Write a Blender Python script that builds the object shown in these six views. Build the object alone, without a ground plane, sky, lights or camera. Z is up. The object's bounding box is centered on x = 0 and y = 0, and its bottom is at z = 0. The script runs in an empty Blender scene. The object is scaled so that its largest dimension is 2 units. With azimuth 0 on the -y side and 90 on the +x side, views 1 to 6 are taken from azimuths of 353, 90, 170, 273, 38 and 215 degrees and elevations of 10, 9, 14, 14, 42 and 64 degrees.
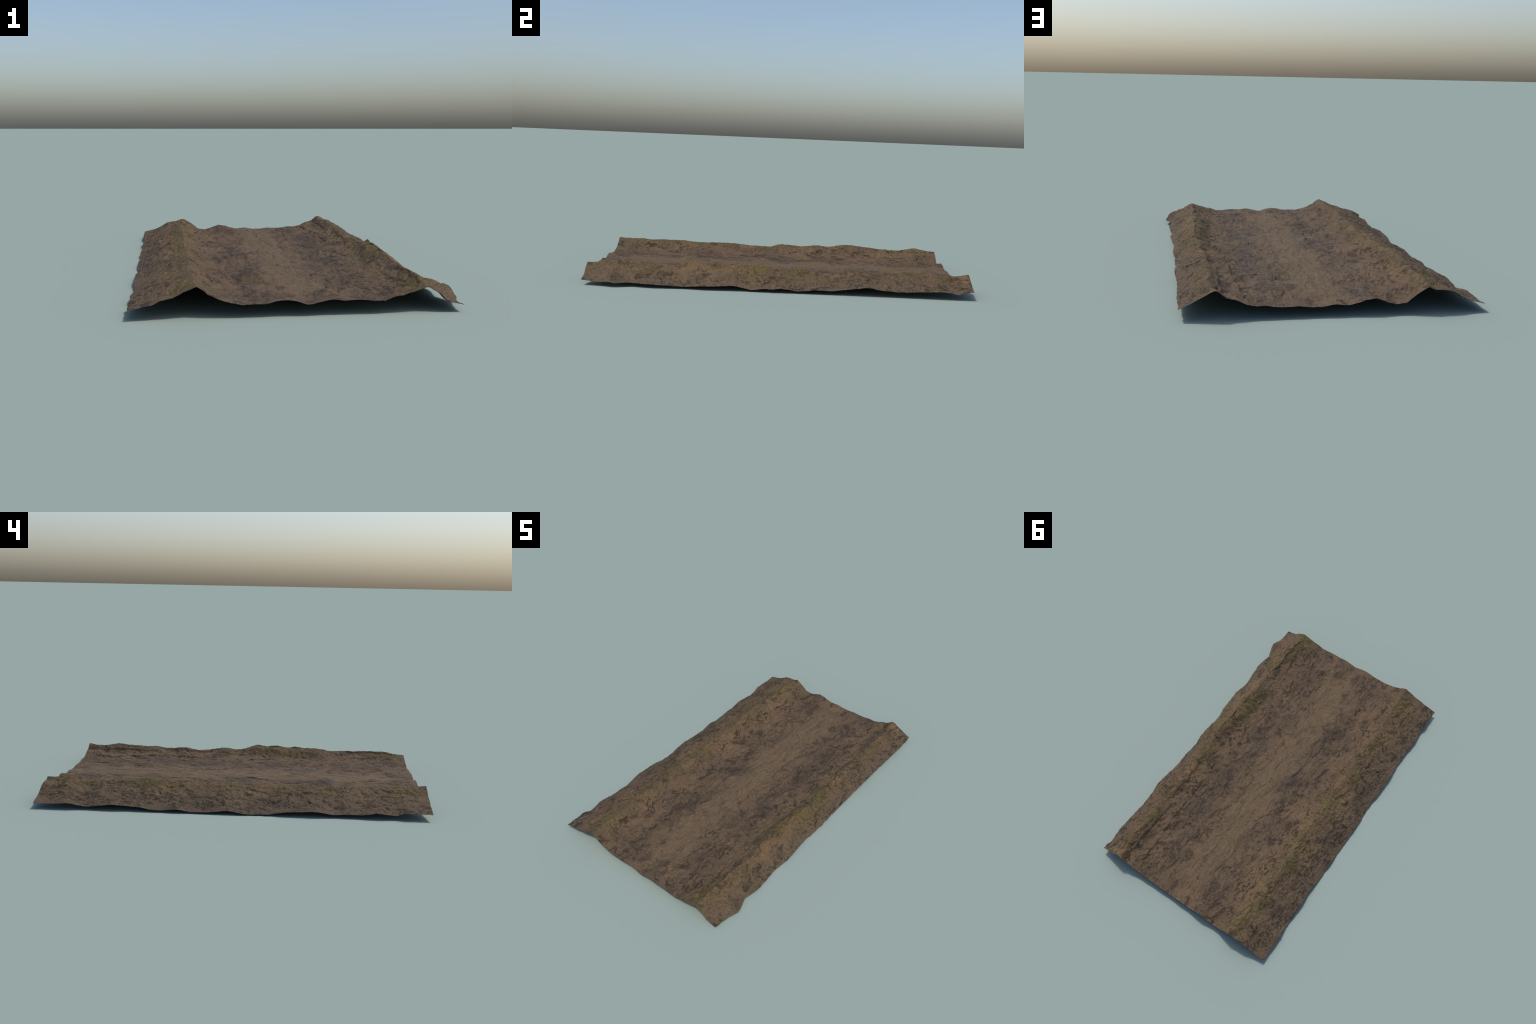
"""A length of worn dirt track: a shallow trodden bed between two low earth
banks, cut out as a thin curved slab of ground (open underneath)."""
import bpy, math, random
import numpy as np

SEED = 11
rng = np.random.default_rng(SEED)
random.seed(SEED)

# ----------------------------------------------------------------------------
# 1. PROFILES AND SPINES (hand-placed control points, metres)
# ----------------------------------------------------------------------------
# (y, x, z) along the four lines that shape the slab
EDGE_EAST = [
    (-0.996, 0.581, 0.027), (-0.921, 0.587, 0.018), (-0.896, 0.590, 0.019), (-0.871, 0.599, 0.024),
    (-0.847, 0.610, 0.024), (-0.822, 0.606, 0.017), (-0.772, 0.587, 0.021), (-0.747, 0.577, 0.019),
    (-0.647, 0.594, 0.018), (-0.473, 0.578, 0.010), (-0.374, 0.590, 0.019), (-0.349, 0.591, 0.018),
    (-0.224, 0.585, 0.027), (-0.174, 0.578, 0.016), (-0.125, 0.580, 0.007), (-0.075, 0.584, 0.017),
    (-0.025, 0.586, 0.017), (0.025, 0.586, 0.023), (0.100, 0.578, 0.010), (0.199, 0.582, 0.021),
    (0.274, 0.579, 0.019), (0.448, 0.590, 0.045), (0.473, 0.590, 0.045), (0.523, 0.585, 0.033),
    (0.622, 0.582, 0.028), (0.847, 0.590, 0.041), (0.921, 0.585, 0.026), (0.971, 0.590, 0.040),
    (0.996, 0.590, 0.042)]
EDGE_WEST = [
    (-0.996, -0.608, 0.032), (-0.946, -0.606, 0.034), (-0.896, -0.608, 0.032), (-0.871, -0.609, 0.037),
    (-0.847, -0.604, 0.031), (-0.822, -0.601, 0.019), (-0.722, -0.608, 0.031), (-0.647, -0.603, 0.017),
    (-0.573, -0.601, 0.018), (-0.523, -0.601, 0.013), (-0.423, -0.607, 0.027), (-0.398, -0.606, 0.027),
    (-0.274, -0.606, 0.021), (-0.199, -0.602, 0.006), (-0.100, -0.604, 0.002), (-0.075, -0.608, 0.005),
    (0.025, -0.606, 0.019), (0.100, -0.605, 0.009), (0.199, -0.604, 0.004), (0.274, -0.608, 0.018),
    (0.349, -0.604, 0.008), (0.398, -0.604, 0.011), (0.473, -0.599, 0.022), (0.498, -0.596, 0.022),
    (0.598, -0.604, 0.030), (0.722, -0.601, 0.015), (0.747, -0.600, 0.016), (0.822, -0.607, 0.031),
    (0.946, -0.607, 0.023), (0.996, -0.605, 0.027)]
CREST_EAST = [
    (-0.996, 0.441, 0.094), (-0.946, 0.449, 0.096), (-0.896, 0.451, 0.103), (-0.797, 0.450, 0.106),
    (-0.523, 0.448, 0.102), (-0.448, 0.453, 0.118), (-0.374, 0.459, 0.114), (-0.324, 0.461, 0.120),
    (-0.274, 0.461, 0.115), (-0.199, 0.466, 0.122), (-0.149, 0.466, 0.117), (-0.075, 0.476, 0.122),
    (-0.025, 0.480, 0.107), (0.025, 0.472, 0.092), (0.075, 0.459, 0.095), (0.124, 0.452, 0.105),
    (0.174, 0.460, 0.098), (0.224, 0.468, 0.084), (0.299, 0.455, 0.082), (0.373, 0.449, 0.099),
    (0.448, 0.454, 0.091), (0.498, 0.455, 0.091), (0.560, 0.454, 0.102), (0.622, 0.458, 0.097),
    (0.747, 0.458, 0.105), (0.822, 0.474, 0.109), (0.871, 0.469, 0.106), (0.921, 0.457, 0.098),
    (0.946, 0.450, 0.101), (0.996, 0.452, 0.112)]
CREST_WEST = [
    (-0.996, -0.369, 0.115), (-0.921, -0.371, 0.111), (-0.847, -0.372, 0.111), (-0.797, -0.371, 0.105),
    (-0.722, -0.383, 0.108), (-0.647, -0.393, 0.105), (-0.523, -0.384, 0.099), (-0.349, -0.376, 0.103),
    (-0.274, -0.381, 0.102), (-0.224, -0.388, 0.094), (-0.100, -0.373, 0.093), (-0.050, -0.383, 0.090),
    (0.025, -0.395, 0.107), (0.075, -0.389, 0.106), (0.149, -0.381, 0.099), (0.249, -0.381, 0.112),
    (0.324, -0.386, 0.103), (0.423, -0.396, 0.119), (0.473, -0.394, 0.119), (0.548, -0.397, 0.111),
    (0.697, -0.390, 0.100), (0.772, -0.386, 0.097), (0.871, -0.382, 0.119), (0.946, -0.379, 0.104),
    (0.996, -0.372, 0.103)]
# (y, z) of the low hump between the ruts, and of the foot of the east bank
HUMP = [(-1.0, 0.056), (-0.79, 0.046), (-0.69, 0.047), (-0.58, 0.044), (-0.50, 0.062), (-0.42, 0.054),
        (-0.25, 0.040), (-0.13, 0.051), (-0.08, 0.061), (-0.02, 0.057), (0.05, 0.044), (0.11, 0.043),
        (0.26, 0.050), (0.35, 0.036), (0.46, 0.036), (0.58, 0.040), (0.69, 0.040), (1.0, 0.052)]
# (x, z) cross-sections at the two cut ends
END_SOUTH = [
    (-0.608, 0.033), (-0.576, 0.044), (-0.519, 0.056), (-0.495, 0.069), (-0.449, 0.079), (-0.417, 0.097),
    (-0.369, 0.115), (-0.344, 0.101), (-0.331, 0.086), (-0.285, 0.064), (-0.269, 0.060), (-0.217, 0.047),
    (-0.162, 0.049), (-0.126, 0.048), (-0.095, 0.057), (-0.059, 0.060), (-0.029, 0.057), (0.013, 0.042),
    (0.027, 0.042), (0.086, 0.056), (0.112, 0.058), (0.146, 0.052), (0.202, 0.056), (0.254, 0.049),
    (0.291, 0.050), (0.331, 0.064), (0.357, 0.066), (0.441, 0.094), (0.457, 0.090), (0.490, 0.071),
    (0.515, 0.046), (0.533, 0.038), (0.581, 0.027)]
END_NORTH = [
    (-0.605, 0.030), (-0.571, 0.039), (-0.533, 0.049), (-0.501, 0.065), (-0.469, 0.084), (-0.444, 0.089),
    (-0.395, 0.093), (-0.371, 0.104), (-0.336, 0.085), (-0.302, 0.059), (-0.285, 0.043), (-0.240, 0.038),
    (-0.201, 0.050), (-0.162, 0.065), (-0.124, 0.060), (-0.090, 0.048), (-0.055, 0.041), (-0.002, 0.046),
    (0.043, 0.038), (0.095, 0.037), (0.141, 0.042), (0.163, 0.041), (0.209, 0.040), (0.271, 0.049),
    (0.301, 0.046), (0.338, 0.055), (0.371, 0.071), (0.415, 0.084), (0.437, 0.104), (0.452, 0.112),
    (0.475, 0.103), (0.513, 0.081), (0.559, 0.057), (0.590, 0.044)]

# swells and hollows of the ground: (x, y, radius, height)
SWELLS = [
    (-0.19, 0.61, 0.065, 0.014), (-0.06, 0.47, 0.06, 0.014), (-0.48, -0.09, 0.055, 0.013), (-0.475, -0.58, 0.065, 0.013),
    (-0.18, 0.03, 0.05, 0.010), (0.09, 0.38, 0.05, 0.012), (0.06, 0.06, 0.045, 0.010), (0.18, -0.07, 0.045, 0.009),
    (0.13, -0.45, 0.045, 0.010), (0.23, -0.65, 0.05, 0.012), (0.20, -0.82, 0.05, 0.011), (0.56, -0.70, 0.04, 0.011),
    (0.572, -0.85, 0.052, 0.021), (-0.06, 0.94, 0.03, 0.008), (-0.48, 0.70, 0.045, 0.010), (0.36, 0.49, 0.05, 0.010),
    (0.38, -0.50, 0.05, 0.010), (0.34, -0.06, 0.04, 0.010), (0.20, 0.82, 0.04, 0.009), (-0.15, -0.50, 0.05, 0.008),
    (-0.51, 0.83, 0.05, -0.014), (-0.48, 0.48, 0.045, -0.012), (-0.36, 0.62, 0.045, -0.008), (-0.20, 0.92, 0.04, -0.010),
    (-0.13, 0.75, 0.04, -0.010), (0.14, 0.65, 0.05, -0.010), (0.34, 0.81, 0.055, -0.009), (0.31, 0.69, 0.045, -0.009),
    (0.27, 0.41, 0.05, -0.010), (0.49, 0.88, 0.045, -0.011), (-0.27, 0.25, 0.045, -0.011), (-0.34, -0.02, 0.04, -0.007),
    (-0.18, -0.58, 0.045, -0.011), (-0.09, -0.71, 0.04, -0.011), (0.36, 0.20, 0.05, -0.008), (-0.28, -0.15, 0.035, -0.009),
    (0.11, -0.30, 0.05, -0.008), (-0.33, -0.66, 0.04, -0.007), (-0.31, -0.87, 0.035, -0.008), (0.33, -0.25, 0.04, -0.007),
    (0.13, -0.73, 0.03, -0.008), (-0.17, 0.74, 0.035, 0.009), (-0.18, 0.54, 0.035, 0.009), (-0.115, 0.36, 0.04, 0.010),
    (-0.22, 0.24, 0.04, 0.009), (-0.50, -0.14, 0.035, 0.007), (0.40, 0.22, 0.04, 0.011), (0.36, -0.67, 0.04, 0.008),
    (0.11, -0.84, 0.035, 0.010), (-0.53, -0.54, 0.03, 0.006), (0.09, 0.49, 0.035, 0.008), (-0.18, -0.37, 0.04, 0.008),
    (-0.04, -0.51, 0.035, 0.007), (0.38, 0.92, 0.03, 0.007), (-0.44, -0.40, 0.03, 0.006), (0.37, -0.92, 0.03, 0.007),
    (-0.12, 0.84, 0.03, -0.009), (0.31, 0.33, 0.04, -0.009), (0.07, 0.05, 0.045, -0.010), (0.005, -0.39, 0.04, -0.010),
    (0.21, -0.79, 0.035, -0.010), (-0.09, 0.07, 0.035, -0.007), (-0.33, -0.70, 0.03, -0.006), (0.11, 0.37, 0.03, -0.006)]

# small erosion scarps: (x0, y0, x1, y1, drop): ground steps down to the -x side
SCARPS = [
    (0.21, -0.92, 0.21, -0.72, 0.006), (-0.04, -0.95, -0.02, -0.80, 0.005), (-0.11, -0.87, -0.08, -0.45, 0.008),
    (0.16, -0.65, 0.16, -0.48, 0.005), (0.07, -0.40, 0.09, -0.20, 0.005), (0.22, 0.22, 0.21, 0.34, 0.005),
    (0.14, 0.52, 0.15, 0.62, 0.006), (-0.09, 0.40, -0.06, 0.88, 0.005), (-0.14, -0.42, -0.10, -0.02, 0.009),
    (0.43, -0.92, 0.46, -0.45, 0.010), (0.46, -0.48, 0.47, -0.05, 0.009), (0.45, 0.20, 0.43, 0.48, 0.008),
    (0.41, 0.55, 0.42, 0.94, 0.010), (0.35, 0.30, 0.35, 0.62, 0.007), (0.35, 0.60, 0.34, 0.96, 0.009),
    (-0.50, 0.80, -0.52, 0.98, 0.006), (-0.46, -0.42, -0.47, -0.20, 0.006), (-0.52, -0.20, -0.50, 0.02, 0.006),
    (0.25, -0.88, 0.27, -0.55, 0.005), (0.05, 0.02, 0.02, 0.28, 0.004)]

# ----------------------------------------------------------------------------
# 2. NOISE
# ----------------------------------------------------------------------------
def perlin(x, y, seed):
    xi = np.floor(x).astype(np.int64); yi = np.floor(y).astype(np.int64)
    xf = x - xi; yf = y - yi
    def grad(ix, iy, dx, dy):
        h = (ix * 374761393 + iy * 668265263 + seed * 1442695041) & 0xFFFFFFFF
        h = ((h ^ (h >> 13)) * 1274126177) & 0xFFFFFFFF
        a = ((h ^ (h >> 16)) & 0xFFFF) / 65536.0 * 2 * np.pi
        return np.cos(a) * dx + np.sin(a) * dy
    u = xf ** 3 * (xf * (xf * 6 - 15) + 10); v = yf ** 3 * (yf * (yf * 6 - 15) + 10)
    n00 = grad(xi, yi, xf, yf); n10 = grad(xi + 1, yi, xf - 1, yf)
    n01 = grad(xi, yi + 1, xf, yf - 1); n11 = grad(xi + 1, yi + 1, xf - 1, yf - 1)
    return ((n00 * (1 - u) + n10 * u) * (1 - v) + (n01 * (1 - u) + n11 * u) * v) * 1.5

def fbm(x, y, seed, octaves=4, gain=0.5):
    s = 0; a = 1.0; f = 1.0
    for o in range(octaves):
        s = s + a * perlin(x * f + 17.3 * o, y * f - 9.1 * o, seed + o); a *= gain; f *= 2.03
    return s

def sstep(a, b, v):
    t = np.clip((v - a) / (b - a), 0, 1); return t * t * (3 - 2 * t)

def blur(a, sigma, axis):
    if sigma <= 0: return a
    r = int(3 * sigma + 1); k = np.exp(-0.5 * (np.arange(-r, r + 1) / sigma) ** 2); k /= k.sum()
    pad = [(0, 0)] * a.ndim; pad[axis] = (r, r)
    p = np.pad(a, pad, mode='reflect', reflect_type='odd')
    return np.apply_along_axis(lambda m: np.convolve(m, k, 'valid'), axis, p)

# ----------------------------------------------------------------------------
# 3. THE GROUND SURFACE  (columns run west to east, rows south to north)
# ----------------------------------------------------------------------------
ROWS = 720
SEG = (84, 270, 62)                    # columns: west slope, inside, east slope
Y = np.linspace(-0.998, 0.998, ROWS)

def along(table, k, sigma=2.5):
    t = np.array(table); yy = t[:, 0] / 0.998
    return blur(np.interp(Y, yy, t[:, k]), sigma, 0)

ew_x, ew_z = along(EDGE_WEST, 1), along(EDGE_WEST, 2)
ee_x, ee_z = along(EDGE_EAST, 1), along(EDGE_EAST, 2)
cw_x, cw_z = along(CREST_WEST, 1), along(CREST_WEST, 2)
ce_x, ce_z = along(CREST_EAST, 1), along(CREST_EAST, 2)
cw_z = cw_z + 0.003; ce_z = ce_z + 0.0025          # smoothing below rounds the crests off again
hump = blur(np.interp(Y, [p[0] for p in HUMP], [p[1] for p in HUMP]), 5, 0)

def lerp_cols(a, b, n, last=False):
    f = np.linspace(0, 1, n + 1)
    if not last: f = f[:-1]
    return a[:, None] * (1 - f) + b[:, None] * f

X = np.concatenate([lerp_cols(ew_x, cw_x, SEG[0]), lerp_cols(cw_x, ce_x, SEG[1]),
                    lerp_cols(ce_x, ee_x, SEG[2], True)], axis=1)
COLS = X.shape[1]
# ragged rim: little nicks along the two long edges
nick = 0.0022 * fbm(Y * 38, Y * 0 + 2.5, 201, 3); rim_w = np.exp(-np.linspace(0, 1, SEG[0]) * 14)
X[:, :SEG[0]] += nick[:, None] * rim_w[None, :]
nick = 0.0026 * fbm(Y * 36, Y * 0 + 7.5, 211, 3); rim_e = np.exp(-np.linspace(0, 1, SEG[2])[::-1] * 11)
X[:, -SEG[2]:] += nick[:, None] * rim_e[None, :]
ew_x = X[:, 0].copy(); ee_x = X[:, -1].copy()
YY = np.repeat(Y[:, None], COLS, 1)

# section through the middle of the track, widened or raised row by row
Z = np.zeros_like(X)
for i in range(ROWS):
    y = Y[i]
    west_rut = 0.041 + 0.006 * math.sin(5.1 * y + 0.6)
    east_rut = 0.045 + 0.005 * math.sin(4.3 * y - 1.0)
    w, e = cw_x[i], ce_x[i]
    px = [ew_x[i], ew_x[i] + 0.45 * (w - ew_x[i]), w, w + 0.035, w + 0.075, w + 0.11, -0.205, -0.11, 0.0, 0.10, 0.20,
          0.30, e - 0.08, e - 0.035, e, e + 0.5 * (ee_x[i] - e), ee_x[i]]
    pz = [ew_z[i], ew_z[i] + 0.47 * (cw_z[i] - ew_z[i]), cw_z[i], cw_z[i] - 0.022, 0.063, 0.055, west_rut, hump[i],
          0.046, 0.046, east_rut, 0.053, 0.067, ce_z[i] - 0.019, ce_z[i], 0.55 * ce_z[i] + 0.45 * ee_z[i], ee_z[i]]
    Z[i] = np.interp(X[i], px, pz)
Z = blur(Z, 1.6, 1)

# the measured end sections, fading into the track
for row, sec, sign in ((0, END_SOUTH, 1), (ROWS - 1, END_NORTH, -1)):
    d = np.interp(X[row], [p[0] for p in sec], [p[1] for p in sec]) - Z[row]
    d = blur(d, 0.7, 0)
    dist = np.abs(Y - Y[row])
    Z += np.exp(-(dist / 0.11) ** 2)[:, None] * d[None, :]

# --- relief -------------------------------------------------------------------
col = np.linspace(0, 1, COLS)[None, :]
near_end = np.minimum(YY - Y[0], Y[-1] - YY)
keep_end = 0.25 + 0.75 * sstep(0.0, 0.10, near_end)
edge_d = np.minimum(X - ew_x[:, None], ee_x[:, None] - X)
crest_d = np.minimum(np.abs(X - cw_x[:, None]), np.abs(X - ce_x[:, None]))
keep = keep_end * (0.2 + 0.8 * sstep(0, 0.05, edge_d)) * (0.3 + 0.7 * sstep(0, 0.03, crest_d))
bed = sstep(cw_x[:, None] + 0.05, cw_x[:, None] + 0.13, X) * (1 - sstep(ce_x[:, None] - 0.16, ce_x[:, None] - 0.07, X))
centre = np.exp(-((X - 0.01) / 0.11) ** 2)

wx = X + 0.02 * fbm(X * 6, YY * 6, 3, 2); wy = YY + 0.02 * fbm(X * 6 + 40, YY * 6, 4, 2)
edge_hold = 0.10 + 0.90 * sstep(0.0, 0.022, edge_d)
Z += 0.0022 * keep_end * sstep(0.0, 0.06, edge_d) * (0.4 + 0.6 * bed)
for (sx, sy, sr, sh) in SWELLS:
    Z += sh * keep_end * edge_hold * np.exp(-(((wx - sx) / sr) ** 2 + ((wy - sy) / sr) ** 2))
Z += keep * 0.0020 * fbm(wx * 6.5, wy * 5.5, 21, 2)                               # broad swells
Z += keep * bed * 0.0020 * fbm(wx * 9, wy * 7.5 + 5, 31, 2)
Z += keep * 0.0034 * (bed * fbm(wx * 27, wy * 9, 41, 3) + (1 - bed) * fbm(wx * 26, wy * 17, 43, 3)) * (1 - 0.35 * centre)          # clods
slopes = 1 - bed
Z += keep * slopes * 0.0028 * fbm(wx * 26, wy * 34, 51, 3)
fine = (0.55 + 0.45 * keep_end) * (0.45 + 0.55 * sstep(0, 0.03, edge_d))
Z += fine * 0.0012 * fbm(wx * 85, wy * 40, 61, 3, 0.6) * (1 - 0.4 * centre)      # crumbs
pit = bed * fbm(wx * 38, wy * 13, 131, 3, 0.6) + (1 - bed) * fbm(wx * 34, wy * 26, 137, 3, 0.6); pit_zone = sstep(-0.35, 0.35, fbm(wx * 8, wy * 6, 141, 2))
Z -= keep * (1 - 0.8 * centre) * pit_zone * 0.0036 * sstep(0.10, 0.55, pit)      # pits between clods
Z += fine * centre * 0.0015 * fbm(wx * 55, wy * 10, 151, 3)                      # soft lengthwise combing
# terraced streaks that follow the track
n1 = fbm(wx * 13, wy * 2.6, 71, 3); n2 = fbm(wx * 17 + 9, wy * 3.4, 81, 3)
gate = sstep(-0.1, 0.5, fbm(wx * 5, wy * 3, 91, 2))
Z += keep * gate * 0.0026 * (sstep(-0.05, 0.05, n1) - 0.5)
Z += keep * (1 - gate) * 0.0021 * (sstep(-0.05, 0.05, n2) - 0.5)
# placed scarps
for (x0, y0, x1, y1, drop) in SCARPS:
    t = np.clip((YY - y0) / (y1 - y0), 0, 1)
    cx = x0 + (x1 - x0) * t + 0.012 * fbm(YY * 9, YY * 0 + x0 * 50, 7, 3)
    d = X - cx
    fade = sstep(y0 - 0.03, y0 + 0.05, YY) * (1 - sstep(y1 - 0.05, y1 + 0.03, YY))
    lip = np.where(d > 0, np.exp(-d / 0.030), -np.exp(d / 0.020))       # sharp lip, soft shoulders
    lip = lip * sstep(0.0, 0.0035, np.abs(d))
    Z += fade * keep_end * drop * (0.44 if x0 > 0.3 else 0.28) * lip
Z = np.maximum(Z, 0.0008)

# --- vertex positions, normals --------------------------------------------------
TOP = np.stack([X, YY, Z], -1)
du = np.gradient(TOP, axis=1); dv = np.gradient(TOP, axis=0)
N = np.cross(du, dv); N /= np.linalg.norm(N, axis=-1, keepdims=True)
thick = 0.0008 + 0.0032 * sstep(0, 0.03, np.minimum(edge_d, near_end))
BOT = TOP - N * thick[..., None]
BOT[..., 2] = np.maximum(BOT[..., 2], 0.0)
BOT[..., 0] = np.where(edge_d < 1e-6, TOP[..., 0], BOT[..., 0])
BOT[..., 1] = np.where(near_end < 1e-6, TOP[..., 1], BOT[..., 1])

# ----------------------------------------------------------------------------
# 4. MATERIALS
# ----------------------------------------------------------------------------
class Nodes:
    """Tiny helper to write node graphs as expressions."""
    def __init__(self, name):
        self.mat = bpy.data.materials.new(name); self.mat.use_nodes = True
        self.t = self.mat.node_tree; self.t.nodes.clear()
    def new(self, kind, **kw):
        n = self.t.nodes.new(kind)
        for k, v in kw.items(): setattr(n, k, v)
        return n
    def put(self, sock, v):
        if isinstance(v, bpy.types.NodeSocket): self.t.links.new(v, sock)
        elif v is not None: sock.default_value = v
    def m(self, op, a, b=None, c=None, clamp=False):
        n = self.new('ShaderNodeMath', operation=op, use_clamp=clamp)
        for i, v in enumerate((a, b, c)):
            if v is not None: self.put(n.inputs[i], v)
        return n.outputs[0]
    def step(self, v, a, b, lo=0.0, hi=1.0):
        n = self.new('ShaderNodeMapRange', interpolation_type='SMOOTHSTEP')
        for k, q in zip(('Value', 'From Min', 'From Max', 'To Min', 'To Max'), (v, a, b, lo, hi)): self.put(n.inputs[k], q)
        return n.outputs[0]
    def mix(self, f, a, b, blend='MIX'):
        n = self.new('ShaderNodeMix', data_type='RGBA', blend_type=blend)
        self.put(n.inputs['Factor'], f)
        for s, v in ((n.inputs[6], a), (n.inputs[7], b)):
            self.put(s, v if isinstance(v, bpy.types.NodeSocket) else (*v, 1.0))
        return n.outputs[2]
    def scale(self, vec, s, off=(0, 0, 0)):
        n = self.new('ShaderNodeMapping'); self.put(n.inputs['Vector'], vec)
        n.inputs['Scale'].default_value = s; n.inputs['Location'].default_value = off
        return n.outputs[0]
    def noise(self, vec, scale, detail=3.0, rough=0.55, dist=0.0):
        n = self.new('ShaderNodeTexNoise'); self.put(n.inputs['Vector'], vec)
        for k, v in (('Scale', scale), ('Detail', detail), ('Roughness', rough), ('Distortion', dist)): n.inputs[k].default_value = v
        return n.outputs[0]
    def gauss(self, v, c, w):
        d = self.m('DIVIDE', self.m('SUBTRACT', v, c), w)
        return self.m('POWER', 2.718, self.m('MULTIPLY', self.m('MULTIPLY', d, d), -1.0))

# mossy spots on the banks: (x, y, radius, strength)
MOSS = [
    (0.42, -0.95, 0.075, 1.0), (0.44, -0.82, 0.05, 0.5), (0.49, -0.69, 0.06, 0.5), (0.43, -0.30, 0.10, 0.8),
    (0.48, -0.12, 0.06, 1.0), (0.465, 0.10, 0.065, 1.0), (0.47, 0.52, 0.05, 0.4), (0.47, 0.68, 0.07, 0.7),
    (0.505, 0.86, 0.035, 0.9), (-0.40, -0.86, 0.08, 1.0), (-0.45, -0.62, 0.05, 0.5), (-0.41, -0.50, 0.06, 0.8),
    (-0.42, -0.25, 0.07, 0.8), (-0.40, -0.03, 0.075, 1.0), (-0.385, 0.20, 0.06, 0.5), (-0.42, 0.33, 0.06, 0.8),
    (-0.42, 0.46, 0.07, 1.0), (-0.41, 0.77, 0.06, 0.8), (-0.385, 0.89, 0.065, 1.0)]
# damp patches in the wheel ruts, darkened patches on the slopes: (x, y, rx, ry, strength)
DAMP = [
    (-0.15, -0.90, 0.07, 0.10, 0.8), (-0.19, -0.48, 0.07, 0.12, 0.7), (-0.14, -0.28, 0.055, 0.18, 0.9), (-0.10, -0.02, 0.06, 0.15, 1.0),
    (-0.15, 0.22, 0.06, 0.16, 0.5), (-0.22, 0.36, 0.05, 0.12, 0.5), (-0.15, 0.82, 0.07, 0.11, 0.9), (0.24, -0.80, 0.07, 0.15, 0.4),
    (0.21, -0.38, 0.08, 0.22, 0.8), (0.22, -0.10, 0.08, 0.18, 0.9), (0.24, 0.20, 0.09, 0.20, 0.8), (0.26, 0.45, 0.08, 0.18, 0.9),
    (0.23, 0.68, 0.08, 0.14, 0.7), (0.08, -0.94, 0.10, 0.05, 0.5), (-0.55, -0.16, 0.06, 0.12, 0.7), (-0.49, 0.74, 0.05, 0.06, 0.9),
    (-0.12, -0.36, 0.05, 0.10, 1.0), (-0.15, -0.52, 0.05, 0.07, 1.0), (-0.23, -0.05, 0.06, 0.10, 0.5), (0.30, 0.60, 0.05, 0.10, 0.8),
    (0.27, -0.18, 0.06, 0.10, 0.9), (-0.53, -0.42, 0.05, 0.10, 0.5), (-0.55, 0.30, 0.04, 0.14, 0.6), (-0.27, -0.92, 0.07, 0.06, 0.5),
    (0.42, 0.80, 0.035, 0.14, 0.7), (0.43, -0.55, 0.035, 0.28, 0.7)]  # these two: scarp shade painted dark along the inner east crest

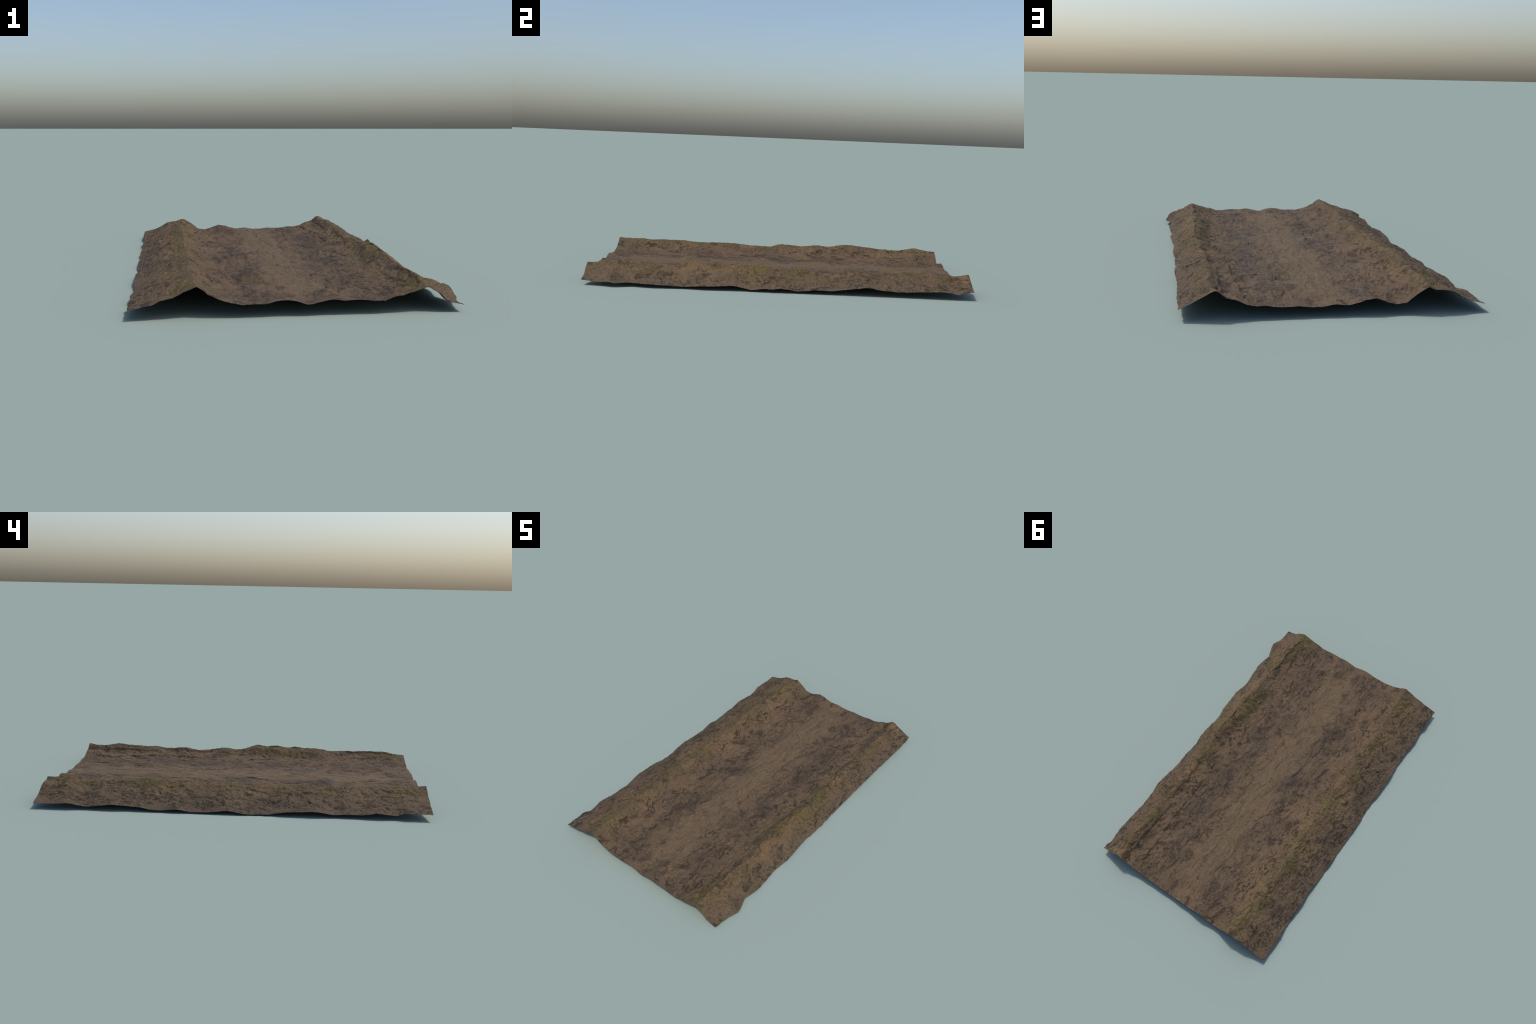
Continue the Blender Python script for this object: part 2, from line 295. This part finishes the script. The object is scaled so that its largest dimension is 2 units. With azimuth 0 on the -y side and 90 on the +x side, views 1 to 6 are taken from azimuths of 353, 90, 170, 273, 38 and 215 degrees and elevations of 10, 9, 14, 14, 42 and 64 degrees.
def soil_material(name):
    g = Nodes(name)
    co = g.new('ShaderNodeTexCoord').outputs['Object']
    warp = g.new('ShaderNodeTexNoise'); g.put(warp.inputs['Vector'], co); warp.inputs['Scale'].default_value = 11; warp.inputs['Detail'].default_value = 4
    v1 = g.new('ShaderNodeVectorMath', operation='SUBTRACT'); g.put(v1.inputs[0], warp.outputs['Color']); v1.inputs[1].default_value = (0.5, 0.5, 0.5)
    v2 = g.new('ShaderNodeVectorMath', operation='MULTIPLY_ADD'); g.put(v2.inputs[0], v1.outputs[0]); v2.inputs[1].default_value = (0.13, 0.16, 0.0); g.put(v2.inputs[2], co)
    p = v2.outputs[0]
    sep = g.new('ShaderNodeSeparateXYZ'); g.put(sep.inputs[0], p); x, y = sep.outputs[0], sep.outputs[1]
    flat = g.scale(co, (1, 1, 0.6))
    streak = g.scale(p, (1.0, 0.30, 0.6))

    big = g.noise(flat, 5.0, 4, 0.6)
    mid = g.noise(g.scale(p, (1, 0.48, 0.6)), 44.0, 6, 0.70)
    blot = g.noise(g.scale(p, (1, 0.55, 0.6), (3, 1, 0)), 17.0, 6, 0.68)
    fine = g.noise(g.scale(co, (1, 0.6, 0.6)), 115.0, 5, 0.70)
    grit = g.noise(flat, 300.0, 2, 0.6)
    lines = g.noise(streak, 46.0, 5, 0.65, 0.5)

    # plain soil: tan with brown clods
    c = g.mix(g.step(big, 0.35, 0.66), (0.098, 0.066, 0.039), (0.124, 0.082, 0.047))
    # trodden middle: paler, smoother
    meander = g.m('ADD', x, g.m('MULTIPLY', g.m('SUBTRACT', g.noise(g.scale(co, (0.2, 1, 0)), 3.2, 1), 0.5), 0.12))
    tread_m = g.step(g.gauss(meander, 0.012, 0.140), 0.15, 0.95)
    tread_m = g.m('MULTIPLY', tread_m, g.step(blot, 0.34, 0.52, 0.30, 1.0))
    tread_m = g.m('MULTIPLY', tread_m, g.step(g.noise(g.scale(p, (1, 0.35, 0.5), (7, 2, 0)), 22.0, 5, 0.66), 0.36, 0.50, 0.35, 1.0))
    tread_m = g.m('MULTIPLY', tread_m, g.step(g.m('ABSOLUTE', y), 0.80, 0.97, 1.0, 0.25))
    c = g.mix(g.m('MULTIPLY', tread_m, 0.85), c, (0.120, 0.084, 0.049))
    # ruddy subsoil on the upper outer bank
    ruddy = g.m('MULTIPLY', g.m('ADD', g.gauss(x, 0.475, 0.05), g.m('MULTIPLY', g.gauss(x, -0.36, 0.07), 0.7)), g.step(big, 0.42, 0.60))
    c = g.mix(g.m('MULTIPLY', ruddy, 0.42, clamp=True), c, (0.145, 0.084, 0.042))
    # grey-brown dusty feet of the banks
    foot = g.m('ADD', g.step(x, 0.50, 0.57), g.step(x, -0.48, -0.56))
    c = g.mix(g.m('MULTIPLY', foot, 0.5), c, (0.090, 0.069, 0.045))
    # damp ruts
    damp = None
    for (dx, dy, rx, ry, s) in DAMP:
        e = g.m('MULTIPLY', g.m('MULTIPLY', g.gauss(x, dx, rx), g.gauss(y, dy, ry)), s)
        damp = e if damp is None else g.m('MAXIMUM', damp, e)
    band = g.m('MAXIMUM', g.m('MULTIPLY', g.gauss(x, -0.165, 0.055), 0.5), g.m('MULTIPLY', g.gauss(x, 0.225, 0.075), 0.5))
    damp = g.m('MAXIMUM', damp, band)
    wet = g.m('MULTIPLY', damp, g.step(blot, 0.36, 0.58, 0.35, 1.0))
    c = g.mix(g.m('MULTIPLY', wet, 0.85, clamp=True), c, (0.050, 0.036, 0.025))
    # clods and pits: dark mottling, weak on the tread
    rough_zone = g.m('SUBTRACT', 1.0, g.m('MULTIPLY', tread_m, 0.70))
    mott = g.m('MULTIPLY', g.m('MULTIPLY', g.step(mid, 0.485, 0.585), g.step(blot, 0.38, 0.56, 0.12, 1.0)), rough_zone)
    c = g.mix(g.m('MULTIPLY', mott, 0.92), c, (0.031, 0.021, 0.013))
    spots = g.m('MULTIPLY', g.m('MULTIPLY', g.step(blot, 0.40, 0.56, 0.2, 1.0), g.step(g.noise(flat, 72.0, 4, 0.62), 0.55, 0.62)), rough_zone)
    c = g.mix(g.m('MULTIPLY', spots, 0.90), c, (0.026, 0.018, 0.012))
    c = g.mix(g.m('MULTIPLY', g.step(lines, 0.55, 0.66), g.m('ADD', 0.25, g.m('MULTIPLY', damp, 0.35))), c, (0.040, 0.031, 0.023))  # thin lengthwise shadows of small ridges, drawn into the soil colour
    # moss and dead grass along the crests
    moss = None
    for (mx, my, r, s) in MOSS:
        e = g.m('MULTIPLY', g.m('MULTIPLY', g.gauss(x, mx, r * 0.72), g.gauss(y, my, r * 1.05)), s)
        moss = e if moss is None else g.m('MAXIMUM', moss, e)
    crest = g.m('MULTIPLY', g.m('MAXIMUM', g.gauss(x, 0.46, 0.05), g.gauss(x, -0.40, 0.06)), 0.32)
    straw = g.m('MULTIPLY', g.m('MAXIMUM', moss, crest), g.step(g.noise(flat, 38.0, 5, 0.65), 0.38, 0.58))
    c = g.mix(g.m('MULTIPLY', straw, 0.78, clamp=True), c, (0.104, 0.077, 0.025))
    green = g.m('MULTIPLY', moss, g.step(g.noise(g.scale(p, (1, 0.6, 1)), 85.0, 5, 0.68), 0.50, 0.60))
    c = g.mix(g.m('MULTIPLY', green, 0.85, clamp=True), c, (0.078, 0.080, 0.013))
    thatch = g.m('MULTIPLY', moss, g.step(g.noise(flat, 70.0, 5, 0.65), 0.50, 0.60))
    c = g.mix(g.m('MULTIPLY', thatch, 0.75, clamp=True), c, (0.028, 0.024, 0.013))
    # grain
    val = g.m('ADD', g.step(fine, 0.25, 0.75, 0.80, 1.22), g.step(grit, 0.3, 0.7, -0.08, 0.08))
    vv = g.new('ShaderNodeCombineColor')
    for i in range(3): g.put(vv.inputs[i], val)
    c = g.mix(1.0, c, vv.outputs[0], 'MULTIPLY')

    b = g.new('ShaderNodeBsdfPrincipled'); g.put(b.inputs['Base Color'], c)
    g.put(b.inputs['Roughness'], g.m('SUBTRACT', 0.88, g.m('MULTIPLY', damp, 0.12)))
    b.inputs['Specular IOR Level'].default_value = 0.27
    hsum = g.m('ADD', g.m('MULTIPLY', mid, 0.9), g.m('ADD', g.m('MULTIPLY', fine, 0.45), g.m('MULTIPLY', lines, 0.5)))
    bump = g.new('ShaderNodeBump'); bump.inputs['Strength'].default_value = 0.68; bump.inputs['Distance'].default_value = 0.006
    g.put(bump.inputs['Height'], hsum); g.put(b.inputs['Normal'], bump.outputs[0])
    out = g.new('ShaderNodeOutputMaterial'); g.t.links.new(b.outputs[0], out.inputs[0])
    return g.mat

def plain_material(name, a, bcol, rough):
    g = Nodes(name)
    co = g.new('ShaderNodeTexCoord').outputs['Object']
    b = g.new('ShaderNodeBsdfPrincipled')
    g.put(b.inputs['Base Color'], g.mix(g.noise(co, 60, 3), a, bcol)); b.inputs['Roughness'].default_value = rough
    out = g.new('ShaderNodeOutputMaterial'); g.t.links.new(b.outputs[0], out.inputs[0])
    return g.mat

SOIL = soil_material('trodden_soil')
STONE = plain_material('pale_grit', (0.20, 0.17, 0.15), (0.34, 0.31, 0.29), 0.8)

# ----------------------------------------------------------------------------
# 5. OBJECTS
# ----------------------------------------------------------------------------
root = bpy.data.objects.new('dirt_track', None)
bpy.context.scene.collection.objects.link(root)
root['label'] = 'worn brown dirt track between two low mossy earth banks'
root['category'] = 'dirt path'

def add(name, mesh, mats):
    o = bpy.data.objects.new(name, mesh); bpy.context.scene.collection.objects.link(o)
    o.parent = root
    for m in mats: mesh.materials.append(m)
    return o

def slab_part(name, c0, c1):
    """Columns c0..c1 of the slab: soil on top, thin body, rim on the outer sides only."""
    nc = c1 - c0 + 1
    top = TOP[:, c0:c1 + 1].reshape(-1, 3); bot = BOT[:, c0:c1 + 1].reshape(-1, 3)
    nrm = N[:, c0:c1 + 1].reshape(-1, 3)
    V = np.concatenate([top, bot]); off = len(top)
    idx = np.arange(ROWS * nc).reshape(ROWS, nc)
    q = np.stack([idx[:-1, :-1], idx[:-1, 1:], idx[1:, 1:], idx[1:, :-1]], -1).reshape(-1, 4)
    faces = [q, q[:, ::-1] + off]
    def rim(line):
        faces.append(np.stack([line[:-1], line[:-1] + off, line[1:] + off, line[1:]], -1))
    rim(idx[0, ::-1]); rim(idx[-1, :])
    if c0 == 0: rim(idx[:, 0])
    if c1 == COLS - 1: rim(idx[::-1, -1])
    F = np.concatenate(faces)
    me = bpy.data.meshes.new(name)
    me.vertices.add(len(V)); me.vertices.foreach_set('co', V.astype(np.float32).ravel())
    me.loops.add(F.size); me.loops.foreach_set('vertex_index', F.astype(np.int32).ravel())
    me.polygons.add(len(F)); me.polygons.foreach_set('loop_start', np.arange(0, F.size, 4, dtype=np.int32))
    me.polygons.foreach_set('loop_total', np.full(len(F), 4, dtype=np.int32))
    me.update(calc_edges=True); me.validate()
    me.polygons.foreach_set('use_smooth', np.ones(len(me.polygons), dtype=bool))
    me.normals_split_custom_set_from_vertices(np.concatenate([nrm, -nrm]).tolist())
    return add(name, me, [SOIL])

west_foot = SEG[0] + int(0.10 / 0.84 * SEG[1])
east_foot = SEG[0] + int((0.84 - 0.13) / 0.84 * SEG[1])
slab_part('earth_bank', 0, west_foot)
slab_part('track_bed', west_foot, east_foot)
slab_part('earth_bank', east_foot, COLS - 1)

# grit: tiny pale stones half sunk in the surface
def grit_stuff(count):
    base = []
    phi = (1 + 5 ** 0.5) / 2
    for a in (-1, 1):
        for b in (-phi, phi):
            base += [(0, a, b), (a, b, 0), (b, 0, a)]
    base = np.array(base) / math.hypot(1, phi)
    tri = []
    for i in range(12):
        for j in range(i + 1, 12):
            for k in range(j + 1, 12):
                if all(abs(np.linalg.norm(base[u] - base[v]) - 1.0515) < 0.01 for u, v in ((i, j), (j, k), (i, k))):
                    n = np.cross(base[j] - base[i], base[k] - base[i])
                    tri.append((i, j, k) if n @ base[i] > 0 else (i, k, j))
    vs, fs = [], []
    for s in range(count):
        r = int(rng.integers(8, ROWS - 8)); cc = int(rng.integers(8, COLS - 8))
        size = float(rng.uniform(0.0008, 0.0018)) * (1.6 if rng.random() < 0.06 else 1.0)
        sh = base * (size * rng.uniform(0.7, 1.25, (12, 1))) * np.array([1, 1, 0.7]) + TOP[r, cc] + N[r, cc] * size * 0.25
        o = len(vs); vs += sh.tolist(); fs += [(a + o, b + o, c + o) for a, b, c in tri]
    me = bpy.data.meshes.new('grit'); me.from_pydata(vs, [], fs); me.update()
    ob = add('grit', me, [STONE]); ob['kind'] = 'stuff'
grit_stuff(300)
